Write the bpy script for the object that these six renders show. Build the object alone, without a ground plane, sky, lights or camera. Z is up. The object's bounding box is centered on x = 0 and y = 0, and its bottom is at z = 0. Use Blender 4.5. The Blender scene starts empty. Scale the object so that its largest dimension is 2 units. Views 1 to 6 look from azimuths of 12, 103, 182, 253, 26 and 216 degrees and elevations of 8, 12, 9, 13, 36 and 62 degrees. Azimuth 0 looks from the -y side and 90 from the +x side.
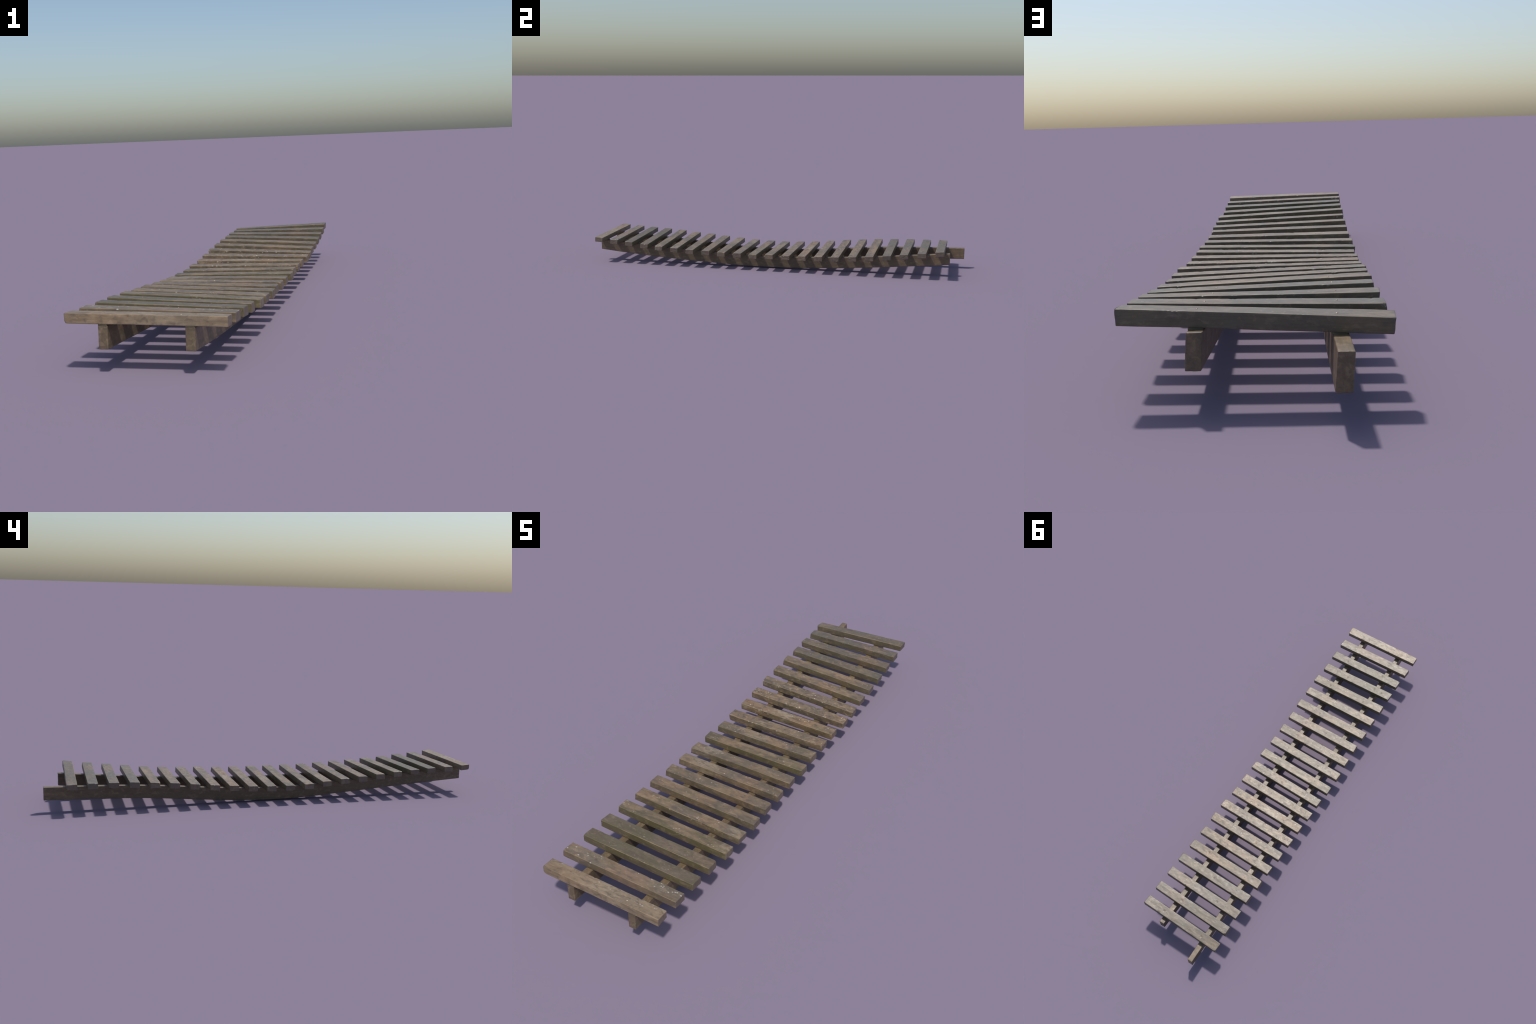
"""Weathered wooden duckboard: 22 slats nailed across two sagging, twisted beams."""
import bpy, math, random
import numpy as np
from mathutils import Matrix, Vector, Euler, noise

random.seed(11)

# ------------------------------------------------------------------ layout
SLAT_W, SLAT_H = 0.0434, 0.0250
GAP = 0.0030             # thickness of the packing between slat and beam
BEAM_W, BEAM_H = 0.0240, 0.0575
# each slat: x offset, y, z of its middle, yaw, roll (x end up), pitch, length,
#            twist (extra pitch at the +x end, as much less at the other)
SLATS = [
    (-0.0038, -0.9772, 0.1309, -0.0003, -0.0141, -0.0735, 0.3997, -0.006),
    (-0.0044, -0.8883, 0.1233, -0.0028, -0.0256, -0.0304, 0.3990, -0.004),
    (-0.0015, -0.8002, 0.1172, -0.0051, -0.0306, -0.0474, 0.3936, -0.000),
    (-0.0017, -0.7121, 0.1106, -0.0007, -0.0405, -0.0451, 0.3948, -0.000),
    (+0.0010, -0.6236, 0.1046, -0.0068, -0.0410, -0.0348, 0.4036, -0.006),
    (+0.0008, -0.5355, 0.0977, -0.0121, -0.0358, -0.0130, 0.3987, -0.004),
    (+0.0009, -0.4467, 0.0919, -0.0125, -0.0284, -0.0193, 0.4038, -0.001),
    (-0.0010, -0.3578, 0.0869, -0.0102, -0.0174, -0.0123, 0.3962, +0.009),
    (-0.0017, -0.2689, 0.0811, -0.0158, -0.0074, -0.0300, 0.3994, +0.005),
    (-0.0046, -0.1801, 0.0767, -0.0179, +0.0060, -0.0002, 0.4041, +0.001),
    (-0.0020, -0.0911, 0.0745, -0.0255, +0.0136, +0.0088, 0.4066, +0.001),
    (-0.0017, -0.0029, 0.0750, -0.0264, +0.0157, +0.0139, 0.3970, +0.000),
    (-0.0015, +0.0855, 0.0768, -0.0212, +0.0065, +0.0266, 0.3988, -0.008),
    (-0.0002, +0.1727, 0.0799, -0.0212, -0.0049, +0.0350, 0.3951, -0.002),
    (+0.0033, +0.2609, 0.0851, -0.0204, -0.0142, +0.0598, 0.4043, -0.008),
    (+0.0027, +0.3496, 0.0905, -0.0241, -0.0307, +0.0465, 0.4047, -0.006),
    (+0.0020, +0.4394, 0.0970, -0.0263, -0.0383, +0.0530, 0.3978, -0.004),
    (+0.0024, +0.5272, 0.1037, -0.0241, -0.0397, +0.0411, 0.4008, +0.013),
    (+0.0044, +0.6162, 0.1098, -0.0208, -0.0291, +0.0580, 0.3989, +0.013),
    (+0.0035, +0.7044, 0.1156, -0.0253, -0.0093, +0.0555, 0.3998, +0.032),
    (+0.0019, +0.7935, 0.1214, -0.0228, +0.0140, +0.0324, 0.4010, +0.032),
    (-0.0016, +0.8816, 0.1267, -0.0192, +0.0414, +0.0274, 0.4029, +0.062),
]

# ------------------------------------------------------------------ colours
TAN    = (0.208, 0.146, 0.088)
WARM   = (0.245, 0.150, 0.080)
GREY   = (0.134, 0.102, 0.071)
OLIVE  = (0.105, 0.084, 0.048)
MOSS   = (0.082, 0.080, 0.037)
PINK   = (0.205, 0.130, 0.090)
UMBER  = (0.066, 0.046, 0.032)
PALE   = (0.360, 0.300, 0.222)
SLATE  = (0.114, 0.097, 0.074)

# per slat: ground tone, second tone, algae on the flanks (0..1), mottling,
#           white specks, patches (place along the slat -1..1, half width, tone, strength),
#           knots (along -1..1, across -1..1, size in m)
LOOK = [
    (TAN,  (.262,.196,.128),  .15, .6, .7, [(-.45,.35,WARM,.55), (.0,.6,PALE,.25), (.50,.15,UMBER,.35)], [(-.6,.2,.006), (.42,.3,.008)]),
    ((.165,.130,.095), TAN,   .35, .5, .9, [(.15,.35,PINK,.8), (-.15,.3,WARM,.4), (.85,.2,UMBER,.35)], [(-.47,.0,.009)]),
    (OLIVE,GREY,  .75, .4, .3, [(-.45,.30,MOSS,.45), (.6,.4,GREY,.6)], [(-.5,-.3,.005), (.55,.2,.005)]),
    (OLIVE,GREY,  .85, .4, .35,[(-.3,.3,MOSS,.35), (.25,.3,TAN,.35), (.8,.25,PINK,.5)], [(-.72,.1,.007), (-.5,-.1,.007), (.3,.2,.005)]),
    (OLIVE,TAN,   .90, .4, .45,[(.25,.4,TAN,.7), (.93,.1,PALE,.5)], [(-.45,.4,.005), (.55,.3,.006)]),
    (TAN,  GREY,  .70, .5, .8, [(-.8,.25,WARM,.5), (.3,.35,WARM,.4), (.85,.2,PALE,.3)], [(.33,-.8,.011)]),
    (GREY, TAN,   .55, .5, .4, [(-.8,.3,WARM,.5), (.0,.2,WARM,.6)], [(.35,.3,.006)]),
    (GREY, TAN,   .35, .5, .4, [(.45,.3,WARM,.7), (-.7,.3,UMBER,.25)], [(-.1,.2,.006)]),
    (GREY, TAN,   .35, .6, .5, [(-.5,.3,PALE,.35), (.4,.2,WARM,.6), (.85,.15,UMBER,.4)], [(.5,.1,.005)]),
    (GREY, TAN,   .50, .5, .4, [(-.72,.2,PALE,.4), (.3,.15,WARM,.4)], [(-.15,-.9,.010), (-.4,.3,.005)]),
    (OLIVE,TAN,   .85, .5, .35,[(-.5,.25,WARM,.6), (.05,.15,WARM,.5), (.75,.35,MOSS,.35)], [(.6,.2,.005)]),
    (GREY, TAN,   .55, .6, .5, [(-.2,.3,PALE,.25), (.25,.3,WARM,.5), (-.85,.2,OLIVE,.5)], [(-.5,.1,.006), (.1,.3,.005)]),
    (TAN,  GREY,  .35, .8, .7, [(-.75,.3,WARM,.5), (.85,.2,WARM,.4)], [(-.45,-.1,.007), (.55,.1,.006)]),
    (TAN,  WARM,  .60, .9, 1., [(-.05,.2,PALE,.5), (.5,.3,WARM,.5)], [(-.5,.3,.006), (.25,.3,.005)]),
    (TAN,  GREY,  .40, .9, .9, [(-.7,.3,WARM,.5), (.75,.3,WARM,.4)], [(.8,.2,.008), (-.8,.0,.007)]),
    (TAN,  GREY,  .50, .9, 1., [(-.85,.15,SLATE,.7), (.1,.2,PINK,.4)], [(-.3,.3,.006)]),
    (GREY, TAN,   .60, .6, .5, [(.25,.25,WARM,.6), (-.8,.2,TAN,.6)], [(-.55,.1,.006)]),
    (GREY, TAN,   .60, .5, .4, [(.35,.35,WARM,.6), (-.6,.15,WARM,.4)], [(.5,-.1,.006)]),
    (SLATE,GREY,  .60, .4, .3, [(.6,.3,TAN,.4)], [(.0,.2,.005)]),
    (GREY, SLATE, .45, .4, .25,[(.55,.35,WARM,.45), (-.7,.25,TAN,.4)], [(-.4,.2,.006)]),
    (SLATE,GREY,  .55, .4, .25,[(.5,.3,TAN,.6), (.35,.08,PINK,.6)], [(.3,.1,.007)]),
    (SLATE,GREY,  .45, .35,.2, [(-.8,.3,TAN,.7), (.85,.2,TAN,.35)], [(-.55,.1,.005), (.5,.1,.005)]),
]


# ------------------------------------------------------------------ node helpers
class Nodes:
    def __init__(self, name):
        self.mat = bpy.data.materials.new(name)
        self.mat.use_nodes = True
        self.t = self.mat.node_tree
        self.t.nodes.clear()

    def new(self, kind, **props):
        n = self.t.nodes.new(kind)
        for k, v in props.items():
            setattr(n, k, v)
        return n

    def put(self, sock, val):
        if isinstance(val, bpy.types.NodeSocket):
            self.t.links.new(val, sock)
        elif isinstance(val, tuple) and len(val) == 3 and sock.type == 'RGBA':
            sock.default_value = (*val, 1)
        else:
            sock.default_value = val

    def math(self, op, a, b=0.0, c=0.0, clamp=False):
        n = self.new('ShaderNodeMath', operation=op, use_clamp=clamp)
        for s, v in zip(n.inputs, (a, b, c)):
            self.put(s, v)
        return n.outputs[0]

    def ramp(self, v, lo, hi, a=0.0, b=1.0):
        n = self.new('ShaderNodeMapRange', interpolation_type='SMOOTHSTEP')
        for s, x in zip(n.inputs, (v, lo, hi, a, b)):
            self.put(s, x)
        return n.outputs[0]

    def mix(self, fac, a, b, mode='MIX'):
        n = self.new('ShaderNodeMix', data_type='RGBA', blend_type=mode)
        self.put(n.inputs[0], fac)
        self.put(n.inputs[6], a)
        self.put(n.inputs[7], b)
        return n.outputs[2]

    def mapped(self, vec, scale=(1, 1, 1), loc=(0, 0, 0)):
        n = self.new('ShaderNodeMapping')
        self.put(n.inputs[0], vec)
        n.inputs['Location'].default_value = loc
        n.inputs['Scale'].default_value = scale
        return n.outputs[0]

    def noise(self, vec, scale, detail=4, rough=.55, dist=0.0):
        n = self.new('ShaderNodeTexNoise')
        self.put(n.inputs['Vector'], vec)
        n.inputs['Scale'].default_value = scale
        n.inputs['Detail'].default_value = detail
        n.inputs['Roughness'].default_value = rough
        n.inputs['Distortion'].default_value = dist
        return n.outputs[0]


def wood_material(name, seed, look, length, along):
    """Weathered timber; 'along' is the local axis (0 x, 1 y) the grain follows."""
    ground, second, algae, mottle, specks, patches, knots = look
    N = Nodes(name)
    rnd = random.Random(seed)
    off = tuple(rnd.uniform(-20, 20) for _ in range(3))
    obj = N.new('ShaderNodeTexCoord').outputs['Object']
    sep = N.new('ShaderNodeSeparateXYZ')
    N.put(sep.inputs[0], obj)
    lx = sep.outputs[along]
    ly = sep.outputs[1 - along]
    lz = sep.outputs[2]
    def stretch(k):
        s = [1.0, 1.0, 1.0]
        s[along] = k
        return N.mapped(obj, tuple(s), off)
    flat = N.mapped(obj, (1, 1, 1), off)

    cloud = N.noise(stretch(.45), 24, 3, .5, .5)        # broad clouds
    blot = N.noise(stretch(.6), 74, 3, .58, .7)        # blotches of a centimetre
    grain = N.noise(stretch(.06), 420, 3, .6)           # fibres
    fine = N.noise(flat, 480, 3, .6)                    # pores

    col = N.mix(N.ramp(cloud, .38, .62), ground, second)
    for k, (px, hw, tone, amt) in enumerate(patches):
        wob = N.math('MULTIPLY_ADD', N.noise(N.mapped(obj, (1, 1, 1), (k * 7.3 + off[0], off[1], off[2])), 30, 3, .6),
                     .16, px * length / 2 - .08)
        d = N.math('DIVIDE', N.math('ABSOLUTE', N.math('SUBTRACT', lx, wob)), hw * length / 2)
        m = N.ramp(d, 1.15, .35)
        m = N.math('MULTIPLY', m, N.ramp(blot, .30, .62, .25, 1.0))
        col = N.mix(N.math('MULTIPLY', m, amt), col, tone)
    # algae: washes along the flanks, broken on top
    alg = N.noise(stretch(.3), 34, 4, .6, .3)
    side = N.ramp(N.math('ABSOLUTE', ly), (SLAT_W if along == 0 else BEAM_W) * .36,
                  (SLAT_W if along == 0 else BEAM_W) * .49)
    on_side = N.math('MULTIPLY', side, N.ramp(alg, .34, .58, .45, 1.0))
    on_top = N.math('MULTIPLY', N.ramp(alg, .50, .70), .7)
    am = N.math('MULTIPLY', N.math('MAXIMUM', on_side, on_top), algae, clamp=True)
    col = N.mix(am, col, (0.108, 0.093, 0.040))
    # damp stains drawn out along the grain
    stain = N.noise(stretch(.28), 62, 4, .6, .5)
    col = N.mix(N.ramp(stain, .52, .36, 0, .34), col, UMBER)
    # mottling, fibres, pores
    col = N.mix(N.math('MULTIPLY', N.ramp(blot, .54, .68), .70 * mottle), col, (.320, .240, .155))
    col = N.mix(N.math('MULTIPLY', N.ramp(blot, .47, .34), .75 * mottle), col, (.078, .058, .042))
    rust = N.noise(N.mapped(obj, (1, 1, 1), (off[1], off[2], off[0])), 120, 3, .6)
    col = N.mix(N.math('MULTIPLY', N.ramp(rust, .60, .72), .5), col, (.235, .140, .075))
    col = N.mix(N.ramp(grain, .36, .64, .0, 1.0), N.mix(.10, col, (.050, .040, .032)), N.mix(.04, col, PALE))
    col = N.mix(N.ramp(fine, .42, .30, 0, .22), col, (.050, .040, .030))
    if along == 0:
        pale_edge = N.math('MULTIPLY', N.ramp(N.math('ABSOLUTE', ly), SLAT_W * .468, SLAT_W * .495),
                      N.ramp(lz, SLAT_H * .40, SLAT_H * .48))
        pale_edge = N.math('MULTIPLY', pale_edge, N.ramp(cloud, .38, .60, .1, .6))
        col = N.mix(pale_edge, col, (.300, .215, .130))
        ends = N.ramp(N.math('ABSOLUTE', lx), length / 2 - .0014, length / 2 - .0004)
        col = N.mix(N.math('MULTIPLY', ends, .55), col, (.120, .090, .070))
    # knots
    kn_h = None
    for kx, ky, r in knots:
        v = N.new('ShaderNodeVectorMath', operation='SUBTRACT')
        p = [0, 0, 0]
        p[along] = kx * length / 2
        p[1 - along] = ky * SLAT_W / 2
        wv = N.new('ShaderNodeVectorMath', operation='MULTIPLY')
        N.put(wv.inputs[0], obj)
        w = [1, 1, 0]
        w[along] = .6
        wv.inputs[1].default_value = w
        N.put(v.inputs[0], wv.outputs[0])
        p[along] *= .6
        v.inputs[1].default_value = p
        ln = N.new('ShaderNodeVectorMath', operation='LENGTH')
        N.put(ln.inputs[0], v.outputs[0])
        d = N.math('MULTIPLY_ADD', N.noise(flat, 160, 2), r * .9, ln.outputs['Value'])
        m = N.ramp(d, r * 1.05, r * .5)
        col = N.mix(N.math('MULTIPLY', m, .55), col, (.085, .055, .042))
        kn_h = m if kn_h is None else N.math('MAXIMUM', kn_h, m)
    # pale specks: droppings and lichen, gathered in clusters
    vor = N.new('ShaderNodeTexVoronoi', feature='F1')
    N.put(vor.inputs['Vector'], stretch(.75))
    vor.inputs['Scale'].default_value = 95
    cl = N.noise(stretch(.5), 30, 2, .5)
    dist = N.math('MULTIPLY_ADD', fine, .35, vor.outputs['Distance'])
    sp = N.math('MULTIPLY', N.ramp(dist, .46, .24), N.ramp(cl, .51, .62))
    sp = N.math('MULTIPLY', sp, N.ramp(lz, 0.0, SLAT_H * .42)) if along == 0 else N.math('MULTIPLY', sp, .3)
    col = N.mix(N.math('MULTIPLY', sp, .85 * specks, clamp=True), col, (.56, .52, .45))

    bs = N.new('ShaderNodeBsdfPrincipled')
    N.put(bs.inputs['Base Color'], col)
    N.put(bs.inputs['Roughness'], N.ramp(blot, .3, .7, .47, .42))
    bs.inputs['Specular IOR Level'].default_value = .54
    h = N.math('MULTIPLY_ADD', grain, .6, N.math('MULTIPLY', fine, .5))
    h = N.math('MULTIPLY_ADD', blot, .5, h)
    if kn_h is not None:
        h = N.math('MULTIPLY_ADD', kn_h, -.6, h)
    h = N.math('MULTIPLY_ADD', sp, .5, h)
    bump = N.new('ShaderNodeBump')
    bump.inputs['Strength'].default_value = .13
    bump.inputs['Distance'].default_value = .0012
    N.put(bump.inputs['Height'], h)
    N.put(bs.inputs['Normal'], bump.outputs[0])
    out = N.new('ShaderNodeOutputMaterial')
    N.put(out.inputs[0], bs.outputs[0])
    return N.mat


def plain_material(name, a, b, scale, rough, metal=0.0):
    N = Nodes(name)
    obj = N.new('ShaderNodeTexCoord').outputs['Object']
    n = N.noise(obj, scale, 3, .6)
    bs = N.new('ShaderNodeBsdfPrincipled')
    N.put(bs.inputs['Base Color'], N.mix(N.ramp(n, .35, .65), a, b))
    bs.inputs['Roughness'].default_value = rough
    bs.inputs['Metallic'].default_value = metal
    out = N.new('ShaderNodeOutputMaterial')
    N.put(out.inputs[0], bs.outputs[0])
    return N.mat


# ------------------------------------------------------------------ geometry helpers
def axis_lines(h, r, n):
    """Sample positions across one dimension, with extra lines inside the rounded edge."""
    mid = list(np.linspace(-(h - r), h - r, n + 1))
    edge = [h - r * f for f in (.62, .3, 0.0)]
    return np.array([-e for e in reversed(edge)] + mid + edge)


def rounded_box(hx, hy, hz, r, nx, ny, nz):
    """Vertices, normals and quads of a finely gridded box with rounded edges."""
    X, Y, Z = axis_lines(hx, r, nx), axis_lines(hy, r, ny), axis_lines(hz, r, nz)
    index, verts, faces = {}, [], []
    def vid(i, j, k):
        key = (i, j, k)
        if key not in index:
            index[key] = len(verts)
            verts.append((X[i], Y[j], Z[k]))
        return index[key]
    a, b, c = len(X) - 1, len(Y) - 1, len(Z) - 1
    for i in range(a):
        for j in range(b):
            faces.append((vid(i, j, c), vid(i + 1, j, c), vid(i + 1, j + 1, c), vid(i, j + 1, c)))
            faces.append((vid(i, j, 0), vid(i, j + 1, 0), vid(i + 1, j + 1, 0), vid(i + 1, j, 0)))
        for k in range(c):
            faces.append((vid(i, 0, k), vid(i + 1, 0, k), vid(i + 1, 0, k + 1), vid(i, 0, k + 1)))
            faces.append((vid(i, b, k), vid(i, b, k + 1), vid(i + 1, b, k + 1), vid(i + 1, b, k)))
    for j in range(b):
        for k in range(c):
            faces.append((vid(0, j, k), vid(0, j, k + 1), vid(0, j + 1, k + 1), vid(0, j + 1, k)))
            faces.append((vid(a, j, k), vid(a, j + 1, k), vid(a, j + 1, k + 1), vid(a, j, k + 1)))
    V = np.array(verts)
    H = np.array([hx, hy, hz])
    inner = np.clip(V, -(H - r), H - r)
    D = V - inner
    D /= np.linalg.norm(D, axis=1)[:, None]
    return inner + D * r, D, faces


def fbm(p, scale, seed, octaves=3):
    return noise.fractal(Vector((p[0] * scale[0] + seed, p[1] * scale[1] + seed * .7, p[2] * scale[2] - seed)),
                         1.0, 2.0, octaves)


def mesh_from(name, V, faces, mat):
    me = bpy.data.meshes.new(name)
    me.from_pydata([tuple(v) for v in V], [], faces)
    me.validate()
    me.shade_smooth()
    me.materials.append(mat)
    return me


def add(name, me, parent, matrix=None):
    ob = bpy.data.objects.new(name, me)
    bpy.context.scene.collection.objects.link(ob)
    ob.parent = parent
    if matrix is not None:
        ob.matrix_local = matrix
    return ob


# ------------------------------------------------------------------ the thing
root = bpy.data.objects.new("wooden_walkway", None)
bpy.context.scene.collection.objects.link(root)
root["label"] = "sagging weathered wooden duckboard of many slats on two beams"
root["category"] = "boardwalk"

nail_mat = plain_material("old_nail_steel", (.16, .12, .09), (.34, .29, .24), 900, .42, .55)
crumb_mat = plain_material("pale_crumbs", (.42, .36, .26), (.58, .52, .40), 300, .7)

frames = []
SLATS = [(x - .0008 * max(0, y), y - .0003, z + .0004, yaw, roll, pitch, L + .0027, tw)
         for x, y, z, yaw, roll, pitch, L, tw in SLATS]
for (x, y, z, yaw, roll, pitch, L, tw) in SLATS:
    frames.append(Matrix.Translation((x, y, z)) @ Euler((pitch, -roll, yaw), 'XYZ').to_matrix().to_4x4())


# ---- beams: centre line in plan, top line that follows the slats' undersides
def beam_x(side, y):
    if side > 0:
        return .0957 - .0134 * y - .0012 * y * y + .0012 * y ** 3
    return -.1127 - .0065 * y - .0061 * y * y - .0040 * y ** 3


def beam_lean(y):                    # sideways shift of the foot against the top
    return .0014 + .0026 * y


def underside(i, side):
    m = frames[i]
    bx = beam_x(side, SLATS[i][1])
    p = m @ Vector(((bx - SLATS[i][0]), 0, -SLAT_H / 2))
    return p.y, p.z


TOP = {}
for side, start, end in ((1, (-.998, .1163), (.927, .1200)), (-1, (-.998, .1176), (1.0, .1089))):
    pts = [start] + [(underside(i, side)[0], underside(i, side)[1] - GAP) for i in range(1, 22)] + [end]
    TOP[side] = np.array(pts)


def beam_top(side, y):
    """Smooth curve through the bearing points (Gaussian-weighted local line)."""
    P = TOP[side]
    w = np.exp(-((P[:, 0] - y) / .085) ** 2)
    A = np.stack([np.ones(len(P)), P[:, 0] - y], 1)
    M = (A * w[:, None]).T @ A
    return float(np.linalg.solve(M, (A * w[:, None]).T @ P[:, 1])[0])


BEAM_LOOK = ((.132, .096, .056), (.142, .098, .058), .25, .4, .0, [(-.9, .12, TAN, .4), (.95, .1, WARM, .35), (.2, .2, UMBER, .3)], [])
for side, y0, y1 in ((1, -.9985, .9275), (-1, -.9985, 1.0)):
    mat = wood_material("beam_timber", 300 + side, BEAM_LOOK, y1 - y0, 1)
    hy = (y1 - y0) / 2
    V, D, F = rounded_box(BEAM_W / 2, hy, BEAM_H / 2, .0018, 10, 420, 18)
    ymid = (y0 + y1) / 2
    ys = np.unique(np.round(V[:, 1], 7))
    tops = {v: beam_top(side, v + ymid) for v in ys}
    W = []
    for v, d in zip(V, D):
        y = v[1] + ymid
        s = 40.0 + side * 9
        a = fbm((v[0], y, v[2]), (22, 2.2, 22), s) * .0007 + fbm((v[0], y, v[2]), (170, 14, 170), s) * .00022
        if abs(d[1]) > .9:                      # saw-rough end grain
            a = fbm((v[0], y, v[2]), (160, 60, 160), s) * .0006
        t = (BEAM_H / 2 - v[2]) / BEAM_H        # 0 top .. 1 foot
        px = v[0] + d[0] * a + beam_x(side, y) + beam_lean(y) * t
        pz = v[2] + d[2] * a + tops[round(v[1], 7)] - BEAM_H / 2
        W.append((px, y + d[1] * a, max(pz, 0.0)))
    W = np.array(W)
    org = np.array([beam_x(side, 0), ymid, 0.03])
    me = mesh_from("beam", W - org, F, mat)
    add("beam", me, root, Matrix.Translation(org))

# ---- nail head: low dome, shared
def nail_mesh():
    prof = [(0.0, .0009), (.0010, .0008), (.0019, .0004), (.0022, -.0002), (.0022, -.004)]
    V, F, n = [(0, 0, prof[0][1])], [], 14
    for r, z in prof[1:]:
        for k in range(n):
            t = 2 * math.pi * k / n
            V.append((r * math.cos(t), r * math.sin(t), z))
    for k in range(n):
        F.append((0, 1 + k, 1 + (k + 1) % n))
    for s in range(len(prof) - 2):
        for k in range(n):
            a, b = 1 + s * n + k, 1 + s * n + (k + 1) % n
            F.append((a, a + n, b + n, b))
    return mesh_from("nail_head", V, F, nail_mat)


nail_me = nail_mesh()
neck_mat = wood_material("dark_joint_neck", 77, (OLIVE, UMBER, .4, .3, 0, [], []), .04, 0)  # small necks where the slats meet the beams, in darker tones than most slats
PV, PD, PF = rounded_box(BEAM_W / 2 - .0008, SLAT_W / 2 - .0012, .0030, .0008, 4, 6, 2)
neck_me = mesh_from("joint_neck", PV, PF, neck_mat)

crumb_V, crumb_F = [], []
def crumb(center, size, rnd):
    base = len(crumb_V)
    n, rings = 8, 4
    ph = rnd.uniform(0, 9)
    for a in range(rings + 1):
        th = math.pi * a / rings
        for k in range(n):
            f = 2 * math.pi * k / n
            r = size * (1 + .35 * math.sin(3 * f + ph) * math.sin(th) + .2 * math.sin(2 * th + ph))
            crumb_V.append((center.x + r * math.sin(th) * math.cos(f) * 1.25,
                            center.y + r * math.sin(th) * math.sin(f) * .9,
                            center.z + r * math.cos(th) * .55))
    for a in range(rings):
        for k in range(n):
            crumb_F.append((base + a * n + k, base + (a + 1) * n + k,
                            base + (a + 1) * n + (k + 1) % n, base + a * n + (k + 1) % n))


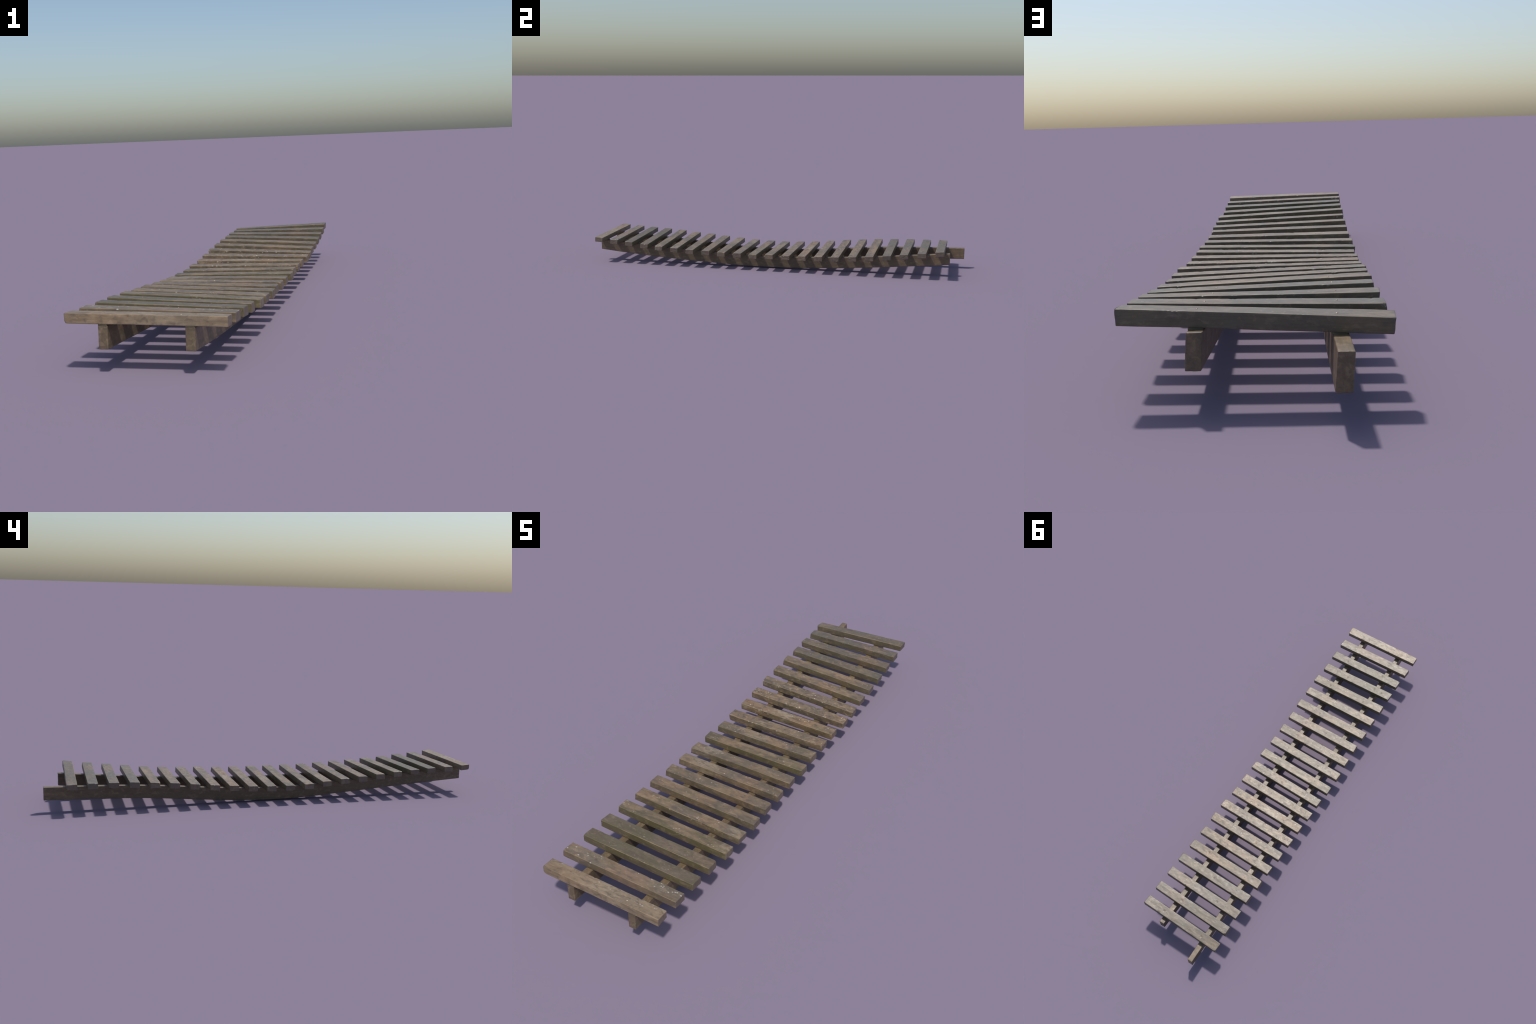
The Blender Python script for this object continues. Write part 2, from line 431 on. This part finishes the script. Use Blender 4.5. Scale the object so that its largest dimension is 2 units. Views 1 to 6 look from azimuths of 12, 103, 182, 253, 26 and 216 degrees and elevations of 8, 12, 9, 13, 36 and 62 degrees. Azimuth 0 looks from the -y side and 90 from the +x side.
# ---- slats
for i, (sx, sy, sz, yaw, roll, pitch, L, twist) in enumerate(SLATS):
    rnd = random.Random(500 + i)
    mat = wood_material("slat_timber", 100 + i, LOOK[i], L, 0)
    rough = LOOK[i][3]
    V, D, F = rounded_box(L / 2, SLAT_W / 2, SLAT_H / 2, .0014, 200, 18, 10)
    seed = 10 + 5.3 * i
    bow_y, bow_z = rnd.uniform(-.0005, .0005), rnd.uniform(-.0004, .0006)
    skew = [rnd.uniform(-.0016, .0016) for _ in range(2)]         # saw cuts not quite square
    tilt = [rnd.uniform(-.0014, .0014) for _ in range(2)]
    chips = [(rnd.uniform(-.95, .95) * L / 2, rnd.choice((-1, 1)) * SLAT_W / 2, SLAT_H / 2,
              rnd.uniform(.004, .011), rnd.uniform(.0004, .0013)) for _ in range(int(1 + 5 * rough))]
    chips += [(rnd.choice((-1, 1)) * L / 2, rnd.choice((-1, 1)) * SLAT_W / 2, rnd.choice((-1, 1, 1)) * SLAT_H / 2,
               rnd.uniform(.004, .008), rnd.uniform(.0005, .0014)) for _ in range(2)]
    dents = [(kx * L / 2, ky * SLAT_W / 2, SLAT_H / 2, r * 1.3, .0007) for kx, ky, r in LOOK[i][6]]
    cracks = [(rnd.uniform(-.8, .8), rnd.uniform(.0007, .0011)) if rnd.random() < .4 else None for _ in range(2)]
    W = []
    for v, d in zip(V, D):
        u = 2 * v[0] / L
        a = fbm(v, (9, 26, 26), seed, 2) * .0006 + fbm(v, (34, 130, 130), seed, 3) * .00018 * (.5 + rough)
        if abs(d[0]) > .8:
            e = 0 if v[0] < 0 else 1
            a = fbm(v, (50, 150, 150), seed, 3) * .0005
            a += skew[e] * v[1] / (SLAT_W / 2) + tilt[e] * v[2] / (SLAT_H / 2)
            if cracks[e]:
                s = (v[2] / SLAT_H - .9 * cracks[e][0] * v[1] / SLAT_W - .12 * math.sin(v[1] * 160)) * SLAT_H
                a -= cracks[e][1] * math.exp(-(s / .0011) ** 2)
        else:
            f = max(0.0, (abs(u) - .93) / .07)                   # ends keep meeting the skewed cap
            e = 0 if v[0] < 0 else 1
        p = v + d * a
        if abs(d[0]) <= .8 and f > 0:
            p[0] += (1 if e else -1) * f * (skew[e] * v[1] / (SLAT_W / 2) + tilt[e] * v[2] / (SLAT_H / 2))
        for cx, cy, cz, r, dep in chips:
            q = math.sqrt(((v[0] - cx) * .7) ** 2 + (v[1] - cy) ** 2 + (v[2] - cz) ** 2)
            if q < r:
                k = (1 - (q / r) ** 2) ** 2 * dep * (1 + .5 * math.sin(900 * v[0] + 600 * v[1]))
                p -= np.array([(1 if cx > 0 else -1) * (abs(abs(cx) - L / 2) < 1e-6),
                               1 if cy > 0 else -1, 1 if cz > 0 else -1]) * k * .7
        for cx, cy, cz, r, dep in dents:
            q = math.sqrt((v[0] - cx) ** 2 + (v[1] - cy) ** 2 + (v[2] - cz) ** 2)
            if q < r:
                p -= d * dep * (1 - (q / r) ** 2)
        t = twist * u
        p[1], p[2] = p[1] * math.cos(t) - p[2] * math.sin(t), p[1] * math.sin(t) + p[2] * math.cos(t)
        p[1] += bow_y * (1 - u * u)
        p[2] += bow_z * (.4 - u * u)
        W.append(p)
    W = np.array(W)
    slat = add("slat", mesh_from("slat", W, F, mat), root, frames[i])
    # nails over both beams
    inv = frames[i].inverted()
    for side in (1, -1):
        bx = beam_x(side, sy)
        q = inv @ Vector((bx, sy, sz))
        nx, ny = q.x + rnd.uniform(-.006, .006), rnd.uniform(-.008, .008)
        k = np.argmin((W[:, 0] - nx) ** 2 + (W[:, 1] - ny) ** 2 + (W[:, 2] - SLAT_H / 2) ** 2)
        add("nail_head", nail_me, slat,
            Matrix.Translation((nx, ny, W[k, 2] - .0001)) @ Euler((rnd.uniform(-.15, .15), rnd.uniform(-.15, .15), rnd.uniform(0, 6)), 'XYZ').to_matrix().to_4x4())
        # packing under the slat
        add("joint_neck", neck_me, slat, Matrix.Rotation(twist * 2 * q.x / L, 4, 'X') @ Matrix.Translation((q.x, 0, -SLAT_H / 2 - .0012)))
    # crumbs stuck on the more weathered slats
    for _ in range(int(LOOK[i][4] * 4 * rough)):
        cx, cy = rnd.uniform(-.9, .9) * L / 2, rnd.uniform(-.8, 1) * SLAT_W * .42
        k = np.argmin((W[:, 0] - cx) ** 2 + (W[:, 1] - cy) ** 2 + (W[:, 2] - SLAT_H / 2) ** 2)
        crumb(frames[i] @ Vector((cx, cy, W[k, 2] - .0002)), rnd.uniform(.0009, .0022), rnd)

crumbs = add("crumbs", mesh_from("crumbs", crumb_V, crumb_F, crumb_mat), root)
crumbs["kind"] = "stuff"
